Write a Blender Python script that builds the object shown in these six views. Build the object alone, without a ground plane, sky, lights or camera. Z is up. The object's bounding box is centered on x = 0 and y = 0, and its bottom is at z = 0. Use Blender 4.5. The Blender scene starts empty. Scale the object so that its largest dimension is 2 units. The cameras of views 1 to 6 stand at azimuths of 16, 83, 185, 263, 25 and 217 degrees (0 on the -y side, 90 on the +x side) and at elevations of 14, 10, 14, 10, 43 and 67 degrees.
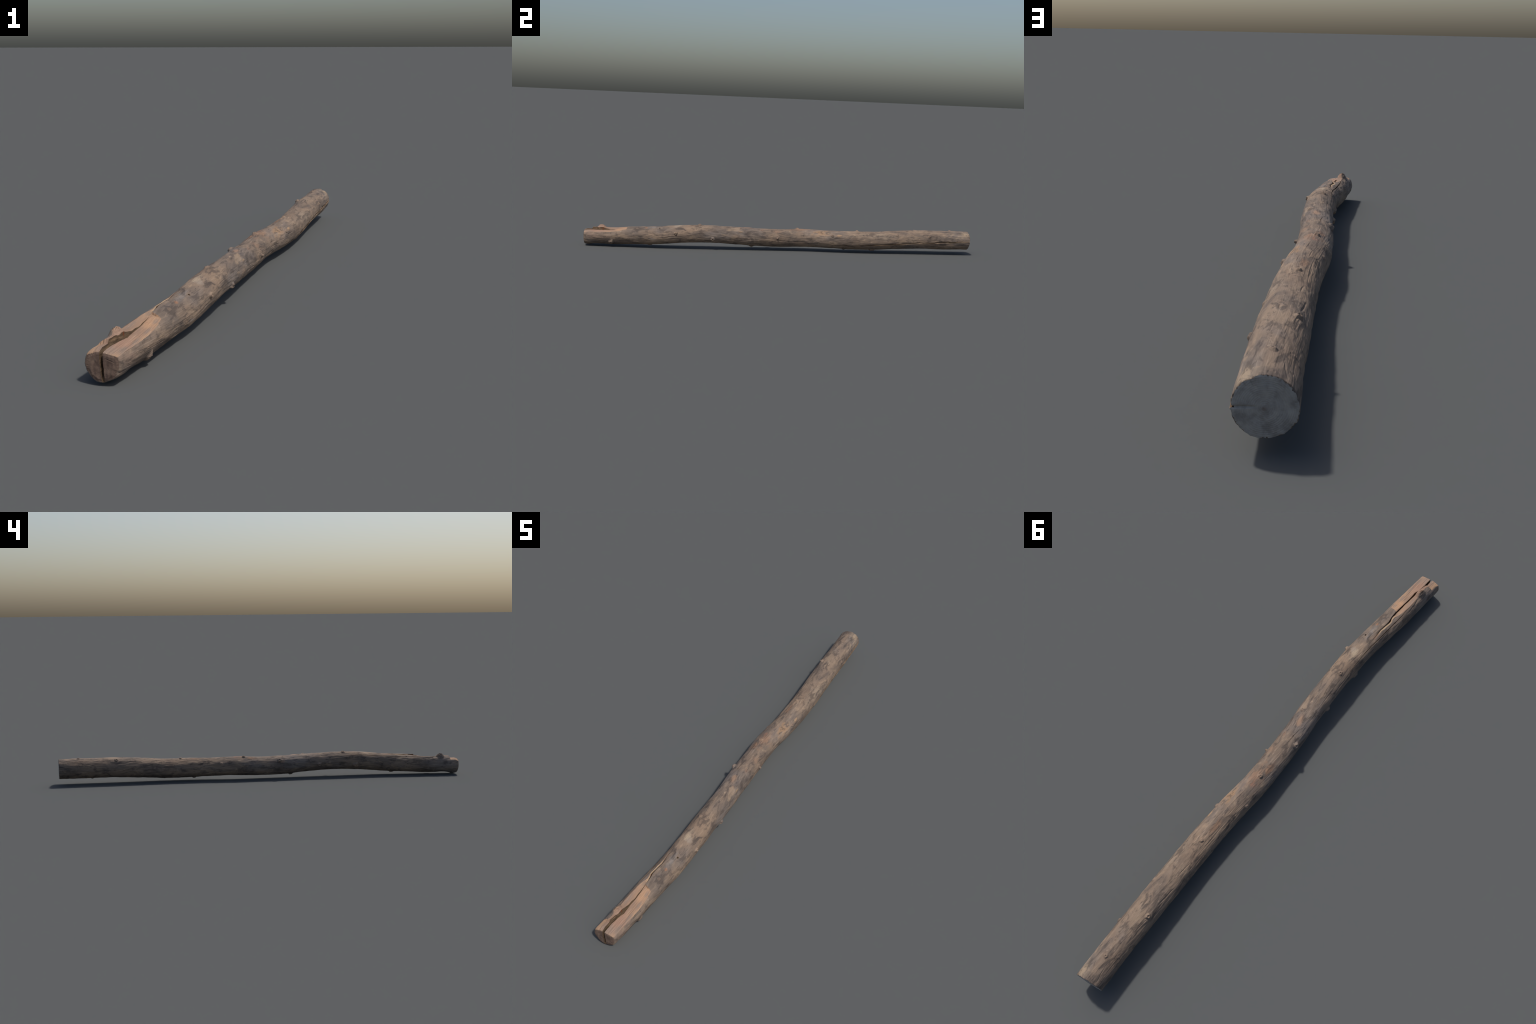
"""A weathered, bark-stripped wooden pole lying on the ground.

The trunk is a tube lofted along a gently wandering spine (table SPINE), carved by
numeric relief (lumps, fibres, branch stubs, the flat split at the front end), then
cracks and worm holes are cut out of it with wobbling blade solids.  The finished
skin is separated into trunk / bare split face / sawn ends / branch stubs / cracks.
"""
import bpy, math
import numpy as np
from mathutils import Vector

# ------------------------------------------------------------------ helpers
def hash3(ix, iy, iz, seed):
    h = (ix.astype(np.int64) * 374761393 + iy.astype(np.int64) * 668265263
         + iz.astype(np.int64) * 2147483647 + seed * 1274126177) & 0xFFFFFFFF
    h = ((h ^ (h >> 13)) * 1274126177) & 0xFFFFFFFF
    h = ((h ^ (h >> 16)) * 2246822519) & 0xFFFFFFFF
    return ((h ^ (h >> 15)) & 0xFFFFFF) / float(0xFFFFFF)

def vnoise(x, y, z, seed=0):
    """smooth value noise in -1..1"""
    fx, fy, fz = np.floor(x), np.floor(y), np.floor(z)
    tx, ty, tz = x - fx, y - fy, z - fz
    sx, sy, sz = [t * t * t * (t * (6 * t - 15) + 10) for t in (tx, ty, tz)]
    out = 0
    for a in (0, 1):
        wx = sx if a else 1 - sx
        for b in (0, 1):
            wy = sy if b else 1 - sy
            for c in (0, 1):
                wz = sz if c else 1 - sz
                out = out + wx * wy * wz * hash3(fx + a, fy + b, fz + c, seed)
    return out * 2 - 1

def fbm(x, y, z, octaves=3, seed=0):
    s, a, f, n = 0, 1.0, 1.0, 0.0
    for o in range(octaves):
        s = s + a * vnoise(x * f + 17.3 * o, y * f - 9.1 * o, z * f + 4.7 * o, seed + o)
        n += a
        a *= 0.5
        f *= 2.03
    return s / n

def smoothstep(a, b, x):
    t = np.clip((x - a) / (b - a), 0, 1)
    return t * t * (3 - 2 * t)

def smooth_min(a, b, k):
    h = np.clip(0.5 + 0.5 * (b - a) / k, 0, 1)
    return b * (1 - h) + a * h - k * h * (1 - h)

# ------------------------------------------------------------------ spine and girth
# stations along the length (y); centre x, centre z, mean radius, and two oval terms
STATIONS = np.linspace(-1.0, 1.0, 17)
SPINE = np.array([
    [-.0307, -.0194, -.0072, .0068, .0140, .0149, .0139, .0073, .0046, .0058, .0171, .0230, .0241, .0235, .0225, .0226, .0181],
    [.0489, .0517, .0566, .0626, .0722, .0756, .0717, .0651, .0616, .0659, .0637, .0615, .0627, .0703, .0745, .0737, .0738],
    [.0435, .0444, .0448, .0440, .0437, .0429, .0434, .0447, .0450, .0453, .0458, .0473, .0475, .0479, .0484, .0482, .0481],
    [-.0001, .0000, -.0002, -.0004, -.0005, -.0010, -.0008, -.0010, -.0008, -.0005, .0005, .0004, .0005, .0001, .0000, .0001, .0008],
    [.0007, .0011, .0008, -.0002, -.0007, -.0006, -.0001, .0004, .0009, .0008, .0010, .0011, .0013, .0013, .0009, .0008, .0009],
])

SPINE[1] -= .0003
SPINE[2] += .0002

def spine_at(y):
    """Catmull-Rom through the stations"""
    y = np.asarray(y, float)
    n = len(STATIONS)
    t = np.clip((y + 1) / 2 * (n - 1), -0.3, n - 0.7)
    i = np.clip(np.floor(t).astype(int), 0, n - 2)
    f = t - i
    P = np.concatenate([2 * SPINE[:, :1] - SPINE[:, 1:2], SPINE, 2 * SPINE[:, -1:] - SPINE[:, -2:-1]], 1)
    p0, p1, p2, p3 = P[:, i], P[:, i + 1], P[:, i + 2], P[:, i + 3]
    return 0.5 * (2 * p1 + (p2 - p0) * f + (2 * p0 - 5 * p1 + 4 * p2 - p3) * f ** 2
                  + (3 * p1 - p0 - 3 * p2 + p3) * f ** 3)

def on_skin(y, deg, lift=0.0):
    """point on the smooth trunk at length y and angle deg (0 = +x, 90 = up)"""
    xc, zc, r0, c2, s2 = [float(v) for v in spine_at(np.array([y]))[:, 0]]
    a = math.radians(deg)
    r = r0 + c2 * math.cos(2 * a) + s2 * math.sin(2 * a) + lift
    return Vector((xc + r * math.cos(a), y, zc + r * math.sin(a)))

# ------------------------------------------------------------------ branch stubs
# length y, angle, base radius mm, height mm, pit radius mm, pit depth mm
STUBS = [
    (-.862, 320, 11.5, 6.5, 2.8, 3.0), (-.883, 2, 4, 1.2, 1.8, 1.6), (-.930, 9, 4, .7, 1.5, 1.0),
    (-.538, 14, 7.5, 7.5, 3.0, 3.5), (-.666, 270, 10, 5.0, 0, 0), (-.351, 335, 8.5, 8.0, 3.6, 4.5),
    (-.383, 37, 5, 1.2, 1.8, 2.2), (-.415, 103, 8, 6.0, 2.0, 2.6), (-.018, 6, 4.5, 8.0, 0, 0),
    (-.147, 268, 10, 6.0, 0, 0), (-.212, 66, 6.5, 4.5, 2.2, 3.0), (-.084, 141, 10, 10.0, 3.2, 3.0),
    (-.288, 189, 9, 8.0, 2.0, 2.0), (-.475, 200, 11, 7.0, 2.5, 3.0), (.093, 101, 7, 6.0, 2.2, 1.8),
    (.267, 31, 7, 5.5, 3.0, 3.5), (.404, 98, 6.5, 5.0, 2.0, 1.0), (.473, 353, 5, 2.0, 2.0, 2.0),
    (.485, 286, 13, 5.5, 0, 0), (.607, 38, 7, 3.5, 2.0, 1.2), (.784, 27, 7, 5.0, 2.3, 2.6),
    (.903, 95, 6.5, 5.0, 2.5, 3.0), (.881, 140, 4, 1.4, 1.5, 1.2), (.720, 126, 7.5, 7.5, 3.8, 4.5),
    (.838, 258, 6, 3.0, 0, 0), (.340, 258, 8, 4.5, 0, 0), (.206, 153, 6, 2.4, 2.0, 1.5),
    (-.733, 60, 6, .8, 1.3, 1.4), (.440, 62, 4, 1.0, 1.2, 1.0), (-.256, 82, 4, 1.0, 0, 0),
]

# ------------------------------------------------------------------ front split face
# height of the split above the spine (mm) along y: right plank and left plank
SPLIT_R = np.array([(-1.02, 26.5), (-.97, 28.5), (-.92, 28.5), (-.88, 29.5), (-.845, 31.5), (-.81, 36.0), (-.786, 40.5), (-.77, 42)])
SPLIT_L = np.array([(-1.02, 26), (-.995, 29), (-.985, 32.5), (-.9605, 31.5), (-.9565, 40.5), (-.935, 42), (-.90, 42),
                    (-.885, 40), (-.87, 37.5), (-.83, 37.5), (-.80, 39.3), (-.79, 40), (-.764, 43.4), (-.745, 49)])
# the main crack: y, right lip dx, left lip dx (mm from spine), floor height (mm from spine)
CRACK = np.array([
    (-1.04, .6, -8.2, -60), (-1.0, .6, -8.2, -50), (-.985, .4, -8.6, -14), (-.96, -.2, -9.4, 4), (-.93, 3.4, -3.5, 11), (-.918, 4.4, -1.2, 12),
    (-.904, 9.0, -1.5, 12), (-.893, 7.5, -3.0, 13), (-.87, 5.5, -2.2, 16), (-.835, 4.6, -.4, 19), (-.80, 3.7, -2.2, 24),
    (-.77, .6, -3.4, 27), (-.74, -3.4, -7.2, 29), (-.727, -7.0, -12.8, 28), (-.715, -9.2, -13.0, 31), (-.69, -9.6, -12.2, 34),
    (-.67, -8.4, -11.0, 35), (-.636, -13.0, -15.0, 37), (-.596, -16.2, -16.7, 42)])

# the long crack low on the +x flank: y, angle
FLANK_CRACK = [(.245, 328.5), (.316, 329.8), (.365, 330.2), (.414, 332.5), (.463, 337.5), (.499, 341.5), (.54, 340.2), (.59, 341), (.64, 342.9),
               (.69, 343.5), (.74, 347.5), (.797, 347), (.841, 350.5), (.88, 356), (.919, 358.5), (.97, 361), (1.02, 361)]

def table(T, y, col):
    return np.interp(y, T[:, 0], T[:, col])

# ------------------------------------------------------------------ trunk skin (grid)
NY, NT = 1560, 440
y_lin = np.linspace(-1.0, 1.0, NY)
th_lin = np.linspace(0, 2 * math.pi, NT, endpoint=False)
Y, TH = np.meshgrid(y_lin, th_lin, indexing="ij")

XC, ZC, R0, C2, S2 = [np.repeat(v[:, None], NT, 1) for v in spine_at(y_lin)]
R = R0 + C2 * np.cos(2 * TH) + S2 * np.sin(2 * TH)
ct, st = np.cos(TH), np.sin(TH)
bx, bz = XC + R * ct, ZC + R * st

mm = 0.001
D = 1.45 * mm * fbm(bx * 26, Y * 11, bz * 26, 3, 1)                   # slow lumps
D += 1.2 * mm * fbm(bx * 75, Y * 26, bz * 75, 2, 5)                   # hand-sized dents
twist = TH + 0.35 * Y + 0.12 * np.sin(Y * 7)
gx, gz = np.cos(twist), np.sin(twist)
fibre = fbm(gx * 17, Y * 7, gz * 17, 3, 11)
D += 0.30 * mm * fibre                                                # long grain ridges
D += 0.22 * mm * fbm(gx * 44, Y * 22, gz * 44, 2, 23)                 # fine grain
gouge = vnoise(gx * 9, Y * 16, gz * 9, 41)
D -= 0.3 * mm                                                      # shells stand proud of the mean surface
D -= 1.5 * mm * smoothstep(0.58, 0.9, gouge) * (0.6 + 0.4 * fibre)     # shallow scars
flake = fbm(gx * 8, Y * 13, gz * 8, 3, 131)
keep = 1 - smoothstep(-.70, -.76, Y) * smoothstep(-.1, .3, st)           # none where the split will be planed
D += 0.30 * mm * keep * smoothstep(0.02, 0.16, flake)                         # thin shells of inner bark still clinging
D += 0.30 * mm * keep * smoothstep(0.10, 0.22, fbm(gx * 5 + 5, Y * 10, gz * 5, 2, 137))
pock = vnoise(bx * 130, Y * 70, bz * 130, 57)
D -= 0.8 * mm * smoothstep(0.68, 0.95, pock)                           # little pits

def ang_diff(a, b):
    return (a - b + math.pi) % (2 * math.pi) - math.pi

stub_id = np.full(Y.shape, -1)
stub_core = np.zeros(Y.shape)
for k, (sy, sdeg, rad, hgt, pr, pd) in enumerate(STUBS):
    rows = np.abs(y_lin - sy) < 0.09
    y, t, r = Y[rows], TH[rows], R[rows]
    v = (y - sy) / mm
    u = ang_diff(t, math.radians(sdeg)) * r / mm
    w = 1 + 0.10 * np.sin(3 * np.arctan2(v, u) + k * 1.7) + 0.06 * np.sin(5 * np.arctan2(v, u) + k)
    lean = 0.18 * ((k * 37) % 11 / 5.0 - 1)
    d = np.hypot(u, (v - lean * rad) * 0.92) / w
    collar = np.exp(-(np.hypot(u, v * 0.45) / (rad * 1.75)) ** 2)                 # swelling round the knot
    core = 1 - smoothstep(rad * 0.38, rad * 1.45, d)                             # the stub itself
    rim = np.exp(-((d - rad * 0.55) / (rad * 0.2)) ** 2) * 0.06
    bump = hgt * (0.25 * collar + 0.82 * core + rim)
    tex = vnoise(u * 0.55 + k, v * 0.55, u * 0 + k, 90 + k)
    bump += core * tex * min(0.9, 0.12 * hgt)
    if pr:
        bump -= pd * np.exp(-(np.hypot(u - 0.3 * lean * rad, v + 0.4) / pr) ** 4)
    moat = np.exp(-((d - rad * 1.35) / (rad * 0.28)) ** 2) * smoothstep(2, 6, hgt)
    bump -= 0.45 * moat
    D[rows] += bump * mm
    sid, sc = stub_id[rows], stub_core[rows]
    m = d < rad * 1.0
    sid[m] = k
    stub_id[rows] = sid

# worn foot under the front end, and the hollow just behind it
foot_u = ang_diff(TH, math.radians(254)) * R / mm
D += 5.9 * mm * np.exp(-(foot_u / 13) ** 2 - ((Y + .976) / .017) ** 2)
D -= 2.6 * mm * np.exp(-(ang_diff(TH, math.radians(268)) / .7) ** 2 - ((Y + .925) / .035) ** 2)
D -= 2.0 * mm * np.exp(-(ang_diff(TH, math.radians(350)) / .9) ** 2) * smoothstep(-.95, -1.0, Y)
D -= 3.2 * mm * np.exp(-(ang_diff(TH, math.radians(282)) / .22) ** 2) * smoothstep(-.955, -1.0, Y)

# one long shallow gouge and some notches (y0, y1, deg0, deg1, width, depth mm)
for (y0, y1, a0, a1, wd, dp) in [(.600, .668, 139, 132, 2.0, 2.2), (.50, .545, 121, 118, 1.6, 1.8), (-.330, -.305, 104, 111, 1.6, 1.6),
                                 (-.62, -.50, 349, 352, 1.2, .9), (-.80, -.72, 333, 340, 1.4, .8), (.362, .39, 95, 99, 3.0, 1.6),
                                 (.10, .19, 323, 331, 2.5, 1.8), (-.845, -.815, 132, 140, 2.4, 1.8), (-.88, -.86, 124, 131, 2.6, 2.0),
                                 (.205, .235, 60, 56, 2.0, 1.0), (-.56, -.46, 120, 108, 1.5, .8), (.93, .985, 118, 128, 1.6, 1.2)]:
    tt = np.clip((Y - y0) / (y1 - y0), 0, 1)
    ang = np.radians(a0 + (a1 - a0) * tt) + 0.012 * np.sin(tt * 5 + y0 * 30)
    u = ang_diff(TH, ang) * R / mm
    over = np.maximum(np.maximum(y0 - Y, Y - y1), 0) / mm
    D -= dp * mm * np.exp(-(u / wd) ** 2) * np.exp(-(over / 4) ** 2) * np.sin(np.clip(tt, .08, .92) * math.pi) ** .5

# the flank crack's lower lip stands proud, the wood above it sinks a little
fc = np.array(FLANK_CRACK)
u = ang_diff(TH, np.radians(np.interp(Y, fc[:, 0], fc[:, 1]))) * R / mm
open_ = smoothstep(.36, .50, Y)
D += open_ * mm * (1.3 * np.exp(-((u + 4.4) / 2.4) ** 2) - 0.9 * np.exp(-((u - 3.2) / 3.5) ** 2))

RR = R + D
X = XC + RR * ct
Z = ZC + RR * st

# --- split face: plane the top of the front end down to the two plank heights
dx = (X - XC) / mm
h = (Z - ZC) / mm
lip_mid = 0.5 * (table(CRACK, Y, 1) + table(CRACK, Y, 2))
shred = fbm(dx * .45, Y * 14, dx * 0, 3, 71)
shred2 = fbm(dx * 1.1, Y * 45, dx * 0, 2, 75)
hr = table(SPLIT_R, Y, 1) - 0.16 * np.clip(dx, -10, 60) + 0.9 * shred + 0.35 * shred2
step_y = -.7825 + .0003 * (14 - dx) + .0016 * vnoise(dx * .8, dx * 0, dx * 0, 7) + .0008 * vnoise(dx * 2.1, dx * 0, dx * 0, 9)
for (g0, g1, y0, y1, wd, dp) in [(27, 21, -.975, -.845, 1.1, 1.5), (33, 25, -.97, -.90, 1.0, 1.0), (17, 15, -.872, -.845, 1.2, 1.3),
                                 (10, 12, -.99, -.93, .8, .6), (20, 20, -.83, -.80, .8, .9)]:      # torn fibres along the right plank
    t = np.clip((Y - y0) / (y1 - y0), 0, 1)
    hr = hr - dp * np.exp(-((dx - g0 - (g1 - g0) * t + .8 * np.sin(t * 7)) / wd) ** 2) * np.sin(np.pi * t) ** .6
hr = np.where(Y > step_y, 99, hr)
front_slope = smoothstep(-.955, -.962, Y) * 0.30 * np.minimum(0, dx + 14)
hl = table(SPLIT_L, Y + .0016 * vnoise(dx * .28, dx * 0, dx * 0, 8), 1) + front_slope + 0.8 * shred + 0.35 * shred2
hl = hl - (.34 * smoothstep(-.905, -.885, Y) + .16 * smoothstep(-.935, -.925, Y) * smoothstep(-.885, -.905, Y)) * np.clip(dx + 19, 0, 22)
hl = np.where(Y > -.75, 99, hl)
hcut = np.where(dx > lip_mid, hr, hl)
hcut = np.where(st > 0.15, hcut, 99)
bare = (h > hcut - 0.35) & (Y < -.74)
h_new = np.where(hcut < 90, smooth_min(h, hcut, 0.8 + 2.6 * smoothstep(6, 24, dx) * smoothstep(-.80, -.86, Y) + 2.0 * smoothstep(-.958, -.966, Y)), h)

# torn knob on the left plank
ku, kv = dx + 17.5, (Y + .915) / mm
kd = np.hypot(ku * np.where(ku > 0, 0.78, 0.95), kv * np.where(kv > 0, 0.55, 0.85))
ragged = vnoise(ku * .5, kv * .5, ku * 0, 14) + .8 * vnoise(ku * .9, kv * .9, ku * 0, 15)
knob = 10.5 * (1 - smoothstep(5.5, 16.5, kd)) + (2.2 * np.exp(-(kd / 8) ** 2) + .8 * np.exp(-(kd / 16) ** 2)) * ragged
knob -= 2.6 * np.exp(-(np.hypot(ku + 1, kv) / 2.6) ** 4)
h_new = h_new + np.where(st > 0.3, knob, 0)
# pale torn strip that follows the crack behind the knot hole
strip = np.exp(-(((dx - table(CRACK, Y, 2) + 0.5) / 4.2) ** 4)) * smoothstep(-.775, -.765, Y) * smoothstep(-.612, -.63, Y) * (st > .4)
h_new = h_new - 1.6 * strip * smoothstep(-.60, -.68, Y)
bare |= (strip > 0.55)
Z = ZC + h_new * mm

# --- rounded rims at both ends
def rim(Yv, end, reach, drop):
    s = np.clip(1 - np.abs(end - Yv) / reach, 0, 1)
    return drop * (1 - np.sqrt(np.clip(1 - s * s, 0, 1)))
chip = np.clip(vnoise(ct * 16, st * 16, ct * 0, 31), -.2, 1)
shrink = 1 - rim(Y, -1.0, .007, .085) * (1 + .3 * chip) - rim(Y, 1.0, .0022, .022) * (1 + 1.6 * chip)
X = XC + (X - XC) * shrink
Z = ZC + (Z - ZC) * shrink

# ------------------------------------------------------------------ sawn ends (polar caps)
def cap(ring_x, ring_z, cx, cz, y_end, sign, nr):
    """concentric rings from the rim to the middle with saw relief"""
    s = (1 - np.arange(1, nr) / nr)[:, None]
    px = cx + (ring_x[None] - cx) * s
    pz = cz + (ring_z[None] - cz) * s
    rr = np.hypot(px - cx, pz - cz) / mm
    edge = (1 - s) * 44
    if sign < 0:
        dome = 1.6 * smoothstep(0, 9, edge)
        rel = .55 * fbm(px * 90, pz * 90, px * 0, 3, 201) + .25 * np.sin(px / mm * .55 + 3 * vnoise(px * 40, pz * 40, px * 0, 8))
        # the rough strip of light wood on the right-hand rim, and the checks
        rel -= .6 * np.exp(-((pz - .060 + .35 * (px + .02)) / .0012) ** 2) * smoothstep(-.028, -.02, px) * smoothstep(.0, -.01, px)
    else:
        dome = 0.5 * smoothstep(0, 3, edge)
        rel = .40 * fbm(px * 110, pz * 110, px * 0, 3, 211) + .22 * np.sin(rr * 2.1 + 2 * vnoise(px * 50, pz * 50, px * 0, 6))
        ang = np.arctan2(pz - cz, px - cx)
        groove = np.exp(-((pz - cz - .0012 + .02 * (px - cx)) / .0019) ** 2) * smoothstep(.004, .03, px - cx)
        rel -= 2.6 * groove
        for a, ln in ((62, .55), (50, .72), (118, .8), (214, .84), (95, .78), (300, .8), (170, .82)):
            rel -= .9 * np.exp(-(ang_diff(ang, math.radians(a)) * rr / .7) ** 2) * smoothstep(ln * 46, 46, rr)
    yy = y_end + sign * (dome + rel * smoothstep(0, 3, edge)) * mm
    return px, yy, pz

NR = 60
fx, fy, fz = cap(X[0], Z[0], -.030, .046, -1.0, -1, NR)
bx2, by2, bz2 = cap(X[-1], Z[-1], .0185, .073, 1.0, 1, NR)

verts = [np.stack([X, Y, Z], -1).reshape(-1, 3),
         np.stack([fx, fy, fz], -1).reshape(-1, 3), [[-.030, -1.0016, .046]],
         np.stack([bx2, by2, bz2], -1).reshape(-1, 3), [[.0185, 1.0005, .073]]]
V = np.concatenate([np.asarray(v, float) for v in verts])
tilt = smoothstep(.9, 1.0, V[:, 1])                       # the back saw cut is a few degrees off square
V[:, 1] += tilt * (.10 * (V[:, 0] - .018) - .008 * (V[:, 2] - .074) + .0009 * vnoise(V[:, 0] * 70, V[:, 2] * 70, V[:, 0] * 0, 61))
V[:, 1] = np.interp(V[:, 1], [V[:, 1].min(), V[:, 1].max()], [-1.0, 1.0])
V[:, 2] -= V[:, 2].min()                       # the foot rests on the ground
nG = NY * NT
oF = nG
cF = oF + (NR - 1) * NT
oB = cF + 1
cB = oB + (NR - 1) * NT

MAT_TRUNK, MAT_BARE, MAT_FRONT, MAT_BACK, MAT_STUB, MAT_CRACK = range(6)
j = np.arange(NT); j1 = (j + 1) % NT
i = np.arange(NY - 1)
gi, gj = np.meshgrid(i, j, indexing="ij")
gj1 = (gj + 1) % NT
quads = np.stack([gi * NT + gj, gi * NT + gj1, (gi + 1) * NT + gj1, (gi + 1) * NT + gj], -1).reshape(-1, 4)[:, ::-1]
face_mat = np.where(stub_id[:-1] >= 0, MAT_STUB, MAT_TRUNK)
face_mat = np.where(bare[:-1], MAT_BARE, face_mat).reshape(-1)

def cap_faces(first_ring, off, centre, flip):
    rings = [first_ring + j] + [off + r * NT + j for r in range(NR - 1)]
    Q = []
    for a, b in zip(rings[:-1], rings[1:]):
        q = np.stack([a, a[j1], b[j1], b], -1)
        Q.append(q[:, ::-1] if flip else q)
    tri = np.stack([rings[-1], rings[-1][j1], np.full(NT, centre)], -1)
    return np.concatenate(Q), (tri[:, ::-1] if flip else tri)

qF, tF = cap_faces(0, oF, cF, False)
qB, tB = cap_faces((NY - 1) * NT, oB, cB, True)

def make_mesh(name, verts, face_groups, mats):
    loops = np.concatenate([f.reshape(-1) for f in face_groups]).astype(np.int32)
    tot = np.concatenate([np.full(len(f), f.shape[1]) for f in face_groups]).astype(np.int32)
    start = np.concatenate([[0], np.cumsum(tot)[:-1]]).astype(np.int32)
    me = bpy.data.meshes.new(name)
    me.vertices.add(len(verts)); me.vertices.foreach_set("co", np.asarray(verts, np.float32).reshape(-1))
    me.loops.add(len(loops)); me.loops.foreach_set("vertex_index", loops)
    me.polygons.add(len(tot)); me.polygons.foreach_set("loop_start", start)
    me.polygons.foreach_set("loop_total", tot)
    me.polygons.foreach_set("material_index", np.asarray(mats, np.int32))
    me.update(calc_edges=True)
    me.validate()
    return me

# ------------------------------------------------------------------ materials
def srgb(r, g, b):
    f = lambda c: ((c / 255 + .055) / 1.055) ** 2.4 if c > 10 else c / 255 / 12.92
    return (f(r), f(g), f(b), 1.0)

class Nodes:
    def __init__(self, name):
        self.mat = bpy.data.materials.new(name)
        self.mat.use_nodes = True
        self.nt = self.mat.node_tree
        self.nt.nodes.clear()
        self.out = self.nt.nodes.new("ShaderNodeOutputMaterial")
        self.bsdf = self.nt.nodes.new("ShaderNodeBsdfPrincipled")
        self.nt.links.new(self.bsdf.outputs[0], self.out.inputs[0])
        self.co = self.nt.nodes.new("ShaderNodeTexCoord").outputs["Object"]
    def set(self, sock, v):
        if isinstance(v, bpy.types.NodeSocket):
            self.nt.links.new(v, sock)
        else:
            sock.default_value = v
    def mapping(self, scale=(1, 1, 1), loc=(0, 0, 0), rot=(0, 0, 0), vec=None):
        n = self.nt.nodes.new("ShaderNodeMapping")
        self.set(n.inputs["Vector"], vec or self.co)
        n.inputs["Scale"].default_value = scale
        n.inputs["Location"].default_value = loc
        n.inputs["Rotation"].default_value = rot
        return n.outputs[0]
    def noise(self, scale, vec, detail=4, rough=.55, distort=0.0):
        n = self.nt.nodes.new("ShaderNodeTexNoise")
        self.set(n.inputs["Vector"], vec)
        n.inputs["Scale"].default_value = scale
        n.inputs["Detail"].default_value = detail
        n.inputs["Roughness"].default_value = rough
        n.inputs["Distortion"].default_value = distort
        return n.outputs["Fac"]
    def ramp(self, fac, stops):
        n = self.nt.nodes.new("ShaderNodeValToRGB")
        self.set(n.inputs[0], fac)
        el = n.color_ramp.elements
        while len(el) < len(stops):
            el.new(0.5)
        for e, (p, c) in zip(el, stops):
            e.position = p
            e.color = c if len(c) == 4 else (*c, 1)
        return n.outputs[0]
    def step(self, v, a, b):
        n = self.nt.nodes.new("ShaderNodeMapRange")
        n.interpolation_type = "SMOOTHSTEP"
        self.set(n.inputs[0], v)
        n.inputs[1].default_value, n.inputs[2].default_value = a, b
        return n.outputs[0]
    def math(self, op, a, b=0.0):
        n = self.nt.nodes.new("ShaderNodeMath")
        n.operation = op
        self.set(n.inputs[0], a); self.set(n.inputs[1], b)
        return n.outputs[0]
    def mix(self, fac, a, b, mode="MIX"):
        n = self.nt.nodes.new("ShaderNodeMix")
        n.data_type = "RGBA"; n.blend_type = mode
        self.set(n.inputs[0], fac); self.set(n.inputs[6], a); self.set(n.inputs[7], b)
        return n.outputs[2]
    def patch(self, centre, radius, stretch, wobble):
        """soft spot around a point, drawn out along the grain, with an uneven edge"""
        m = self.mapping((1 / radius, 1 / (radius * stretch), 1 / radius),
                         (-centre[0] / radius, -centre[1] / (radius * stretch), -centre[2] / radius))
        n = self.nt.nodes.new("ShaderNodeVectorMath"); n.operation = "LENGTH"
        self.set(n.inputs[0], m)
        d = self.math("ADD", n.outputs["Value"], wobble)
        return self.step(d, 1.35, .25)
    def bump(self, height, strength, dist, normal=None):
        n = self.nt.nodes.new("ShaderNodeBump")
        n.inputs["Strength"].default_value = strength
        n.inputs["Distance"].default_value = dist
        self.set(n.inputs["Height"], height)
        if normal: self.set(n.inputs["Normal"], normal)
        return n.outputs[0]

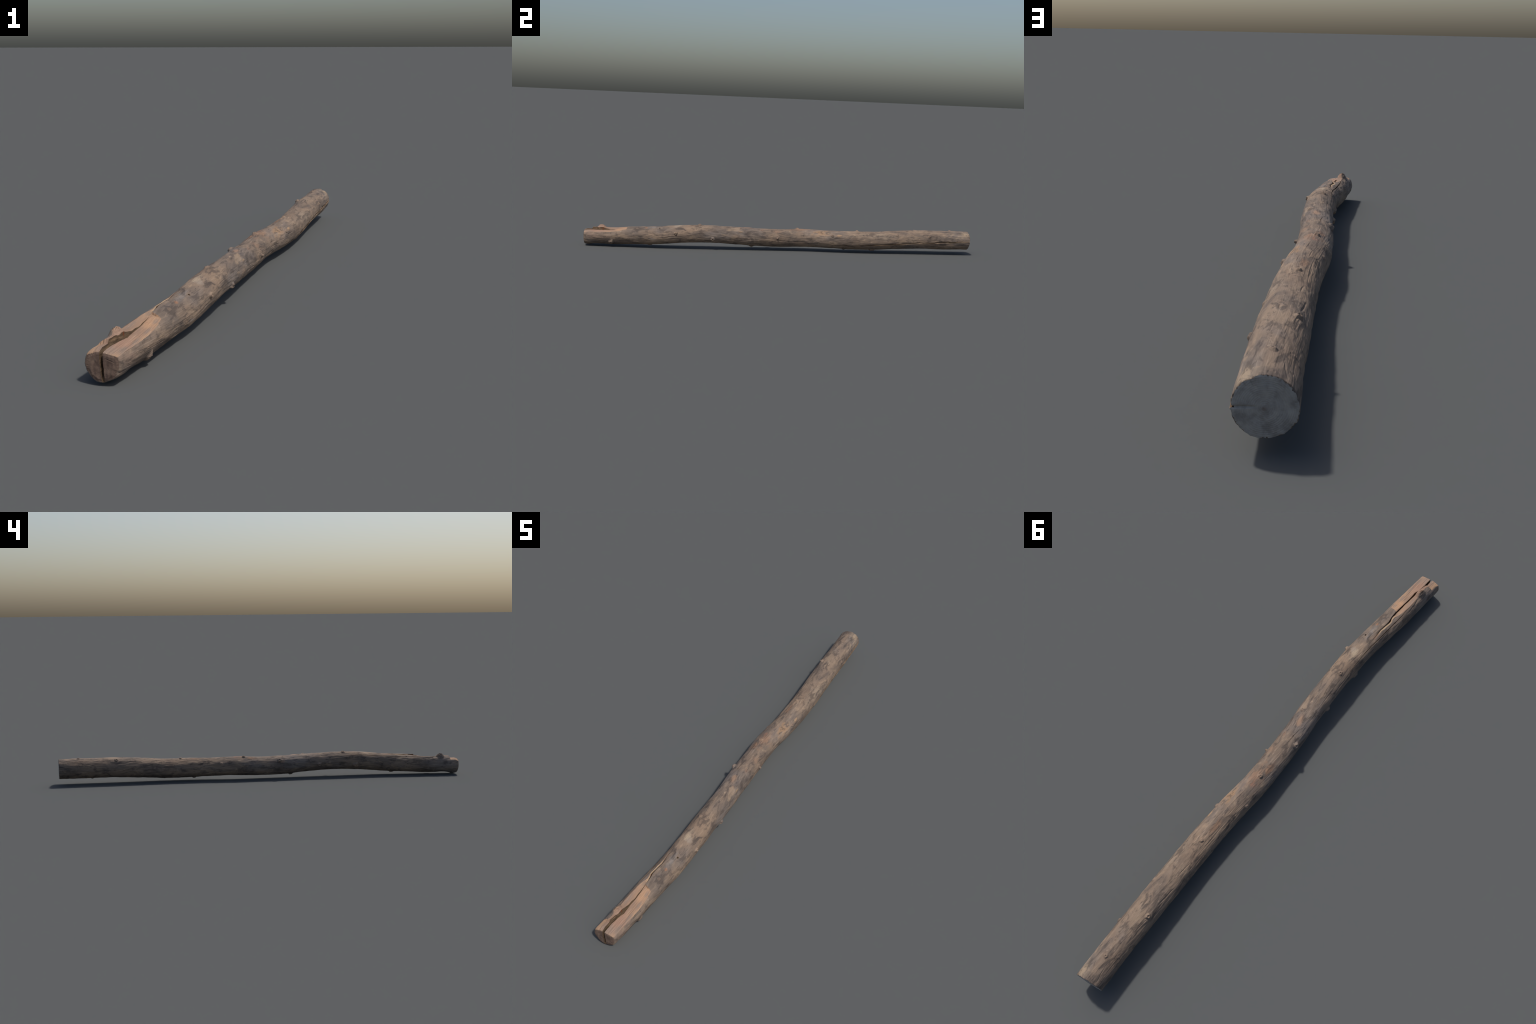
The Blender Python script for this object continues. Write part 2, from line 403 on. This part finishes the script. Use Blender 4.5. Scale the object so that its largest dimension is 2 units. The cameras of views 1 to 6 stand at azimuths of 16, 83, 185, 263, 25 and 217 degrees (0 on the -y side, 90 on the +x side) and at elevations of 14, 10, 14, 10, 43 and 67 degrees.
def weathered_wood(name, stub=False):
    N = Nodes(name)
    blotch = N.noise(17, N.mapping((1, .34, 1)), 5, .6, .4)
    tone = N.noise(7, N.mapping((1, .5, 1), (3, 1, 2)), 3, .5)
    streak = N.noise(150, N.mapping((1, .055, 1)), 4, .6, .3)
    fine = N.noise(420, N.mapping((1, .12, 1)), 3, .6)
    speck = N.noise(60, N.mapping((1, .35, 1), (7, 5, 1)), 4, .65, .5)
    base = N.ramp(blotch, [(.30, srgb(92, 80, 72)), (.43, srgb(114, 100, 89)), (.54, srgb(133, 114, 98)),
                           (.66, srgb(147, 126, 106)), (.78, srgb(158, 139, 120))])
    # warm and cool drifts
    base = N.mix(N.math("MULTIPLY", N.step(tone, .51, .68), .5), base, srgb(144, 119, 97))
    base = N.mix(N.math("MULTIPLY", N.step(tone, .47, .30), .7), base, srgb(122, 113, 108))
    # named patches, placed by length and angle on the trunk
    wob = N.math("MULTIPLY", N.math("SUBTRACT", N.noise(45, N.mapping((1, .4, 1), (1, 9, 4)), 5, .65), .5), 4.4)
    PATCHES = [
        (-.532, 76, .010, 1.3, (164, 154, 141), .45), (-.525, 92, .007, 1.8, (180, 160, 132), .6), (-.500, 95, .008, 2.6, (174, 154, 130), .6),
        (-.205, 37, .008, 1.6, (172, 140, 104), .8), (-.175, 88, .013, 1.6, (168, 130, 100), .7),
        (-.258, 82, .005, 1.4, (198, 178, 146), .9), (.100, 78, .026, 1.7, (152, 116, 90), .75),
        (.050, 112, .013, 2.4, (140, 104, 78), .7), (.205, 46, .017, 2.6, (164, 128, 92), .85),
        (.300, 34, .009, 2.0, (182, 148, 112), .8), (.135, 100, .010, 1.5, (150, 105, 84), .6),
        (.975, 45, .024, 1.5, (160, 140, 117), 1.1), (.985, 96, .022, 1.2, (92, 82, 76), .7), (-.685, 68, .005, 1.2, (164, 112, 76), .8),
        (-.965, 20, .028, 1.5, (146, 122, 106), .75), (-.985, 310, .024, 1.2, (120, 102, 90), .5),
        (-.650, 341, .007, 2.6, (150, 142, 138), .7), (-.640, 80, .012, 3.0, (140, 134, 130), .55),
        (.450, 45, .020, 3.2, (150, 132, 114), .6), (.540, 30, .020, 2.2, (156, 139, 120), .6),
        (-.020, 60, .012, 1.6, (152, 118, 94), .5), (-.100, 58, .008, 1.5, (140, 96, 74), .5),
        (.640, 48, .014, 2.2, (90, 82, 80), .65), (.720, 40, .012, 2.0, (94, 85, 80), .6),
        (.160, 70, .013, 1.8, (98, 90, 90), .6), (-.330, 60, .016, 1.8, (98, 90, 86), .55),
        (-.320, 350, .020, 1.5, (84, 76, 72), .5), (.330, 108, .009, 3.0, (150, 108, 76), .5),
        (-.100, 150, .012, 1.6, (160, 128, 102), .7), (.200, 155, .008, 1.4, (160, 132, 112), .5),
        (-.180, 60, .013, 1.6, (92, 85, 84), .5), (.590, 70, .012, 2.4, (90, 82, 78), .5),
        (.50, 338, .0035, 9.0, (166, 142, 116), .9), (.58, 337.5, .0035, 9.0, (164, 140, 114), .9), (.66, 339.5, .0035, 9.0, (168, 144, 118), .9),
        (.74, 343.5, .0035, 9.0, (166, 142, 116), .9), (.82, 344.5, .004, 9.0, (170, 146, 120), .9), (.90, 353, .004, 9.0, (168, 144, 118), .9),
        (.97, 357, .004, 7.0, (170, 146, 120), .9),
        (.870, 75, .016, 2.2, (96, 88, 85), .55), (.820, 100, .014, 2.2, (112, 102, 98), .5),
    ]
    for (py, deg, rad, stretch, col, amount) in PATCHES:
        base = N.mix(N.math("MULTIPLY", N.patch(on_skin(py, deg), rad, stretch, wob), amount * .8), base, srgb(*col))
    # dark grey lichen-like stains and little pale flecks
    base = N.mix(N.math("MULTIPLY", N.step(speck, .54, .65), .66), base, srgb(80, 71, 67))
    mott = N.noise(38, N.mapping((1, .42, 1), (2, 8, 3)), 5, .62, .8)
    base = N.mix(N.math("MULTIPLY", N.step(mott, .52, .64), .68), base, srgb(78, 69, 64))
    base = N.mix(N.math("MULTIPLY", N.step(mott, .45, .31), .52), base, srgb(162, 139, 115))
    base = N.mix(N.math("MULTIPLY", N.step(speck, .36, .27), .55), base, srgb(178, 156, 134))
    # fibre streaks
    base = N.mix(N.math("MULTIPLY", N.step(streak, .54, .74), .30), base, srgb(82, 72, 66))
    base = N.mix(N.math("MULTIPLY", N.step(streak, .45, .28), .26), base, srgb(172, 153, 134))
    if stub:
        base = N.mix(.28, base, srgb(152, 129, 110))
    grey = N.nt.nodes.new("ShaderNodeHueSaturation")        # silvered by the weather
    grey.inputs["Saturation"].default_value = .96
    grey.inputs["Value"].default_value = .90
    N.set(grey.inputs["Color"], base)
    N.set(N.bsdf.inputs["Base Color"], grey.outputs[0])
    N.bsdf.inputs["Roughness"].default_value = .82
    N.bsdf.inputs["Specular IOR Level"].default_value = .25
    b = N.bump(streak, .45, .0012)
    b = N.bump(fine, .35, .0005, b)
    N.set(N.bsdf.inputs["Normal"], b)
    return N.mat

def bare_wood(name):
    N = Nodes(name)
    streak = N.noise(170, N.mapping((1, .03, 1)), 4, .6, .2)
    tone = N.noise(16, N.mapping((1, .22, 1), (2, 2, 5)), 3, .5)
    fine = N.noise(500, N.mapping((1, .06, 1)), 3, .6)
    base = N.ramp(tone, [(.34, srgb(132, 109, 94)), (.5, srgb(152, 124, 102)), (.66, srgb(170, 138, 110))])
    wob = N.math("MULTIPLY", N.math("SUBTRACT", N.noise(45, N.mapping((1, .3, 1)), 3, .6), .5), 1.2)
    for (py, deg, rad, stretch, col, amount) in [(-.94, 60, .034, 1.6, (148, 118, 102), .75), (-.985, 75, .034, .8, (136, 117, 104), .85),
                                                 (-.70, 105, .012, 5.0, (196, 170, 136), .9), (-.82, 65, .020, 1.6, (180, 142, 110), .6),
                                                 (-.915, 112, .016, 1.3, (142, 118, 104), .7),
                                                 (-.965, 35, .009, 3.0, (130, 114, 102), .9), (-.905, 35, .008, 4.0, (128, 113, 102), .9),
                                                 (-.85, 42, .007, 4.0, (132, 116, 104), .8), (-.80, 52, .007, 2.4, (134, 117, 104), .8),
                                                 (-.84, 117, .006, 6.0, (128, 113, 102), .8), (-.77, 105, .008, 2.0, (134, 117, 103), .7)]:
        base = N.mix(N.math("MULTIPLY", N.patch(on_skin(py, deg, -.008), rad, stretch, wob), amount), base, srgb(*col))
    base = N.mix(N.math("MULTIPLY", N.step(streak, .54, .74), .5), base, srgb(112, 90, 76))
    base = N.mix(N.math("MULTIPLY", N.step(streak, .44, .28), .3), base, srgb(200, 172, 142))
    N.set(N.bsdf.inputs["Base Color"], base)
    N.bsdf.inputs["Roughness"].default_value = .8
    N.bsdf.inputs["Specular IOR Level"].default_value = .25
    N.set(N.bsdf.inputs["Normal"], N.bump(fine, .3, .0006, N.bump(streak, .5, .001)))
    return N.mat

def end_grain(name, centre, dark, mid, light, ring_amount):
    N = Nodes(name)
    m = N.mapping((1, 0, 1), (-centre[0], 0, -centre[1]))
    w = N.nt.nodes.new("ShaderNodeTexWave")
    w.wave_type = "RINGS"; w.rings_direction = "Y"
    N.set(w.inputs["Vector"], m)
    w.inputs["Scale"].default_value = 95
    w.inputs["Distortion"].default_value = 2.2
    w.inputs["Detail"].default_value = 3
    w.inputs["Detail Scale"].default_value = 1.4
    tone = N.noise(55, N.mapping((1, .3, 1)), 5, .62)
    fine = N.noise(420, N.mapping((1, 1, 1)), 3, .6)
    base = N.ramp(tone, [(.34, dark), (.5, mid), (.68, light)])
    base = N.mix(N.math("MULTIPLY", w.outputs["Fac"], ring_amount), base, dark)
    pith = N.patch((centre[0], 0, centre[1]), .0034, 900, N.math("SUBTRACT", tone, .5))
    base = N.mix(N.math("MULTIPLY", pith, .4), base, srgb(104, 76, 56))
    N.set(N.bsdf.inputs["Base Color"], base)
    N.bsdf.inputs["Roughness"].default_value = .88
    N.bsdf.inputs["Specular IOR Level"].default_value = .2
    N.set(N.bsdf.inputs["Normal"], N.bump(fine, .4, .0007))
    return N.mat

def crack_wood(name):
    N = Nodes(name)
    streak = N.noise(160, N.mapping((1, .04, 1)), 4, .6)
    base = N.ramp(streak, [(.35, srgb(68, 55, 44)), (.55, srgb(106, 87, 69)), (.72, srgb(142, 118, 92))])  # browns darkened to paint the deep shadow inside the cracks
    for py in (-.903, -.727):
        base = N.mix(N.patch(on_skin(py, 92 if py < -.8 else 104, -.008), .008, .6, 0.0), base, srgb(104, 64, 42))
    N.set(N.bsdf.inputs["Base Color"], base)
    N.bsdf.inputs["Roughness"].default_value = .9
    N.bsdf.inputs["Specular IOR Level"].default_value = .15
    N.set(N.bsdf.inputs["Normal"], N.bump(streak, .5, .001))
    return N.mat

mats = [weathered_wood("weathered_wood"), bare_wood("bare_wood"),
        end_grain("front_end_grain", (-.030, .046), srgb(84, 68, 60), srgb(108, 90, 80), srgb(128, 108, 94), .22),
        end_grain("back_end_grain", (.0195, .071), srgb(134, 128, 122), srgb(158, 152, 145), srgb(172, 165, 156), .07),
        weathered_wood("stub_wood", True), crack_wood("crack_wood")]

all_mats = np.concatenate([face_mat, np.full(len(qF), MAT_FRONT), np.full(len(qB), MAT_BACK),
                           np.full(len(tF), MAT_FRONT), np.full(len(tB), MAT_BACK)])
skin = make_mesh("skin", V, [quads, qF, qB, tF, tB], all_mats)
for m in mats:
    skin.materials.append(m)
body = bpy.data.objects.new("skin", skin)
bpy.context.collection.objects.link(body)

# ------------------------------------------------------------------ cutters for cracks and holes
cutters = {0: ([], []), 1: ([], [])}      # two rounds of cutting; solids within a round never touch
def add_loft(sections, batch):
    """closed solid lofted through equal-length loops of points"""
    cut_v, cut_q = cutters[batch]
    base = sum(len(v) for v in cut_v)
    S = np.asarray(sections, float)
    ns, nl = S.shape[:2]
    cut_v.append(S.reshape(-1, 3))
    for a in range(ns - 1):
        for b in range(nl):
            c = (b + 1) % nl
            cut_q.append([base + a * nl + b, base + a * nl + c, base + (a + 1) * nl + c, base + (a + 1) * nl + b])
    cut_q.append([base + b for b in range(nl)][::-1])
    cut_q.append([base + (ns - 1) * nl + b for b in range(nl)])

z_shift = float((np.stack([X, Y, Z], -1)[..., 2]).min())   # same lift as the skin received

def blade_main():
    """the wide split that opens the front end from top to bottom"""
    secs = []
    for y in np.concatenate([np.linspace(-1.04, -.93, 46), np.linspace(-.928, -.598, 120)]):
        xc, zc = spine_at(np.array([y]))[:2, 0]
        rl, ll, fl = [float(table(CRACK, y, c)) for c in (1, 2, 3)]
        top = 62.0
        levels = np.linspace(top, fl, 15)
        left, right = [], []
        for k, hh in enumerate(levels):
            t = np.clip((34 - hh) / max(36 - fl, 6), 0, 1)
            squeeze = 1 - .22 * t if y < -.96 else 1 - .72 * t
            mid = .5 * (rl + ll) + (4.0 * smoothstep(20, -45, hh) if y < -.9 else 0)
            half = max(.5 * (rl - ll) * squeeze, .25)
            n1 = float(vnoise(np.array([hh * .22]), np.array([y * 60.]), np.array([1.]), 301)[0])
            n2 = float(vnoise(np.array([hh * .22]), np.array([y * 60.]), np.array([5.]), 302)[0])
            wob = float(vnoise(np.array([hh * .09]), np.array([y * 8.]), np.array([9.]), 303)[0])
            amp = min(.55, half * .3)
            c = mid + (.9 * wob if y < -.93 else .4 * wob)
            left.append((xc + (c - half + amp * n1) * mm, y, zc + hh * mm - z_shift))
            right.append((xc + (c + half + amp * n2) * mm, y, zc + hh * mm - z_shift))
        secs.append(left + right[::-1])
    add_loft(secs, 0)

def blade_skin(path, width, depth, seed, tilt=0.0, jag=0.0, batch=0):
    """thin radial blade following (y, angle) points; width in mm along the path"""
    P = np.array(path, float)
    ys = np.arange(P[0, 0], P[-1, 0], .003)
    secs = []
    n = len(ys)
    for q, y in enumerate(ys):
        xc, zc, r0 = spine_at(np.array([y]))[:3, 0]
        a = math.radians(np.interp(y, P[:, 0], P[:, 1]))
        f = q / (n - 1)
        wd = float(np.interp(y, [w[0] for w in width], [w[1] for w in width]))
        a += (.35 * float(vnoise(np.array([y * 40.]), np.array([0.]), np.array([0.]), seed)[0])) * mm / r0 * 1.5
        if jag:
            a += jag * (hash3(np.array([math.floor(y * 26)]), np.array([0]), np.array([0]), seed)[0] - .5) * mm / r0
        er, et = np.array([math.cos(a), 0, math.sin(a)]), np.array([-math.sin(a), 0, math.cos(a)])
        c = np.array([xc, y, zc - z_shift])
        left, right = [], []
        for lev in np.linspace(9, -depth * min(1, wd / 1.2 + .25) * (1 - .62 * float(smoothstep(.955, .99, y))), 7):
            t = np.clip(-lev / depth, 0, 1)
            half = .5 * wd * (1 - .7 * t) + .12
            side = tilt * (-lev)
            left.append(c + er * (r0 + lev * mm) + et * (side - half) * mm)
            right.append(c + er * (r0 + lev * mm) + et * (side + half) * mm)
        secs.append(left + right[::-1])
    add_loft(secs, batch)

def drill(y, deg, rad, depth, lean=0.0, batch=0):
    p = on_skin(y, deg)
    a = math.radians(deg + lean)
    er, et = np.array([math.cos(a), 0, math.sin(a)]), np.array([-math.sin(a), 0, math.cos(a)])
    p = np.array(p) - np.array([0, 0, z_shift])
    secs = []
    for lev, s in ((6, 1.15), (1, 1.1), (-2, 1), (-depth * .6, .85), (-depth, .45)):
        secs.append([p + er * lev * mm + (et * math.cos(q) + np.array([0, 1.15, 0]) * math.sin(q)) * rad * s * mm
                     * (1 + .12 * math.sin(3 * q + y * 50)) for q in np.linspace(0, 2 * math.pi, 18, endpoint=False)])
    add_loft(secs, batch)

blade_main()
blade_skin([(-.875, 117), (-.853, 120), (-.80, 123.4), (-.743, 126.4), (-.70, 128.3), (-.646, 130.8), (-.589, 128.8), (-.528, 132.0),
            (-.484, 132.8), (-.435, 139.5), (-.41, 141)],
           [(-.875, .3), (-.84, .9), (-.76, 2.4), (-.70, 2.6), (-.58, 2.6), (-.53, 1.7), (-.46, 1.0), (-.41, .2)], 15, 21, .1, 0.0, 1)
blade_skin(FLANK_CRACK,
           [(.245, .2), (.30, 1.2), (.40, 3.2), (.50, 5.4), (.60, 4.6), (.70, 4.2), (.80, 4.6), (.88, 5.6), (.93, 4.6), (.97, 3.0), (1.02, 2.8)],
           14, 33, -.16, 2.2)
blade_skin([(-.141, 108.6), (-.118, 105.6), (-.112, 103.2), (-.10, 103), (-.096, 101.2), (-.058, 100.2)],
           [(-.141, .2), (-.125, .9), (-.107, 1.2), (-.09, .8), (-.058, .2)], 6, 44)
for (y, deg, rad, dep) in [(-.618, 63, 3.2, 14), (-.107, 103, 1.9, 9), (-.735, 127, 2.6, 9), (.133, 90, 1.0, 4), (-.113, 349, 1.2, 4), (.521, 119, 1.0, 4),
                           (-.318, 110, 1.3, 3), (.699, 36, 1.0, 3)]:
    drill(y, deg, rad, dep, 0, 1 if y == -.107 else 0)

import bmesh
whole = skin
for batch in (0, 1):
    cut_v, cut_q = cutters[batch]
    cut_co = np.concatenate(cut_v)
    for attempt in range(5):                 # a hair's breadth of shift dodges degenerate contacts
        cme = bpy.data.meshes.new("blades")
        cme.from_pydata((cut_co + attempt * np.array([7.3e-5, 1.1e-4, 5.7e-5])).tolist(), [], cut_q)
        cme.update()
        for m in mats:
            cme.materials.append(m)
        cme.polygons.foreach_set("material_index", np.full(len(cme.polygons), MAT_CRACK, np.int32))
        bm = bmesh.new(); bm.from_mesh(cme)
        bmesh.ops.recalc_face_normals(bm, faces=bm.faces)
        bm.to_mesh(cme); bm.free()
        cutter = bpy.data.objects.new("blades", cme)
        bpy.context.collection.objects.link(cutter)
        mod = body.modifiers.new("cracks", "BOOLEAN")
        mod.operation = "DIFFERENCE"
        mod.solver = "EXACT"
        mod.use_self = attempt == 4
        mod.object = cutter
        result = bpy.data.meshes.new_from_object(body.evaluated_get(bpy.context.evaluated_depsgraph_get()))
        body.modifiers.clear()
        bpy.data.objects.remove(cutter, do_unlink=True)
        bpy.data.meshes.remove(cme)
        print("cut", batch, attempt, len(result.polygons))
        if len(result.polygons) > 0.9 * len(body.data.polygons):
            break
        bpy.data.meshes.remove(result)
    old = body.data
    body.data = result
    bpy.data.meshes.remove(old)
whole = result

# ------------------------------------------------------------------ separate into parts
nv, nl, npol = len(whole.vertices), len(whole.loops), len(whole.polygons)
whole.polygons.foreach_set("use_smooth", np.ones(npol, bool))
whole.set_sharp_from_angle(angle=math.radians(48))
co = np.empty(nv * 3, np.float32); whole.vertices.foreach_get("co", co); co = co.reshape(-1, 3)
lv = np.empty(nl, np.int32); whole.loops.foreach_get("vertex_index", lv)
ls = np.empty(npol, np.int32); whole.polygons.foreach_get("loop_start", ls)
lt = np.empty(npol, np.int32); whole.polygons.foreach_get("loop_total", lt)
pm = np.empty(npol, np.int32); whole.polygons.foreach_get("material_index", pm)
cen = np.empty(npol * 3, np.float32); whole.polygons.foreach_get("center", cen); cen = cen.reshape(-1, 3)
cn = np.empty(nl * 3, np.float32); whole.corner_normals.foreach_get("vector", cn); cn = cn.reshape(-1, 3)

root = bpy.data.objects.new("wooden_log", None)
root["label"] = "weathered bark-stripped wooden pole with cracks and knots"
root["category"] = "log"
bpy.context.collection.objects.link(root)

def part(name, mask, mat):
    f = np.nonzero(mask)[0]
    if not len(f):
        return
    idx = np.concatenate([np.arange(s, s + t) for s, t in zip(ls[f], lt[f])]) if len(set(lt[f])) > 1 else \
        (ls[f][:, None] + np.arange(lt[f][0])[None]).reshape(-1)
    used, inv = np.unique(lv[idx], return_inverse=True)
    me = bpy.data.meshes.new(name)
    me.vertices.add(len(used)); me.vertices.foreach_set("co", co[used].reshape(-1))
    me.loops.add(len(idx)); me.loops.foreach_set("vertex_index", inv.astype(np.int32))
    tot = lt[f]
    me.polygons.add(len(f))
    me.polygons.foreach_set("loop_start", np.concatenate([[0], np.cumsum(tot)[:-1]]).astype(np.int32))
    me.polygons.foreach_set("loop_total", tot)
    me.update(calc_edges=True)
    me.polygons.foreach_set("use_smooth", np.ones(len(f), bool))
    me.normals_split_custom_set(cn[idx])
    me.materials.append(mat)
    ob = bpy.data.objects.new(name, me)
    bpy.context.collection.objects.link(ob)
    ob.parent = root
    return ob

# which stub does each stub face belong to
sx = np.array([on_skin(s[0], s[1]) for s in STUBS]) - np.array([0, 0, z_shift])
stub_faces = np.nonzero(pm == MAT_STUB)[0]
near = np.argmin(((cen[stub_faces][:, None] - sx[None]) ** 2).sum(-1), 1) if len(stub_faces) else []

part("trunk", pm == MAT_TRUNK, mats[MAT_TRUNK])
part("bare_split_face", pm == MAT_BARE, mats[MAT_BARE])
part("sawn_end", pm == MAT_FRONT, mats[MAT_FRONT])
part("sawn_end", pm == MAT_BACK, mats[MAT_BACK])
for k in range(len(STUBS)):
    m = np.zeros(npol, bool)
    m[stub_faces[near == k]] = True
    part("branch_stub", m, mats[MAT_STUB])
part("crack", pm == MAT_CRACK, mats[MAT_CRACK])

bpy.data.objects.remove(body, do_unlink=True)
bpy.data.meshes.remove(whole)
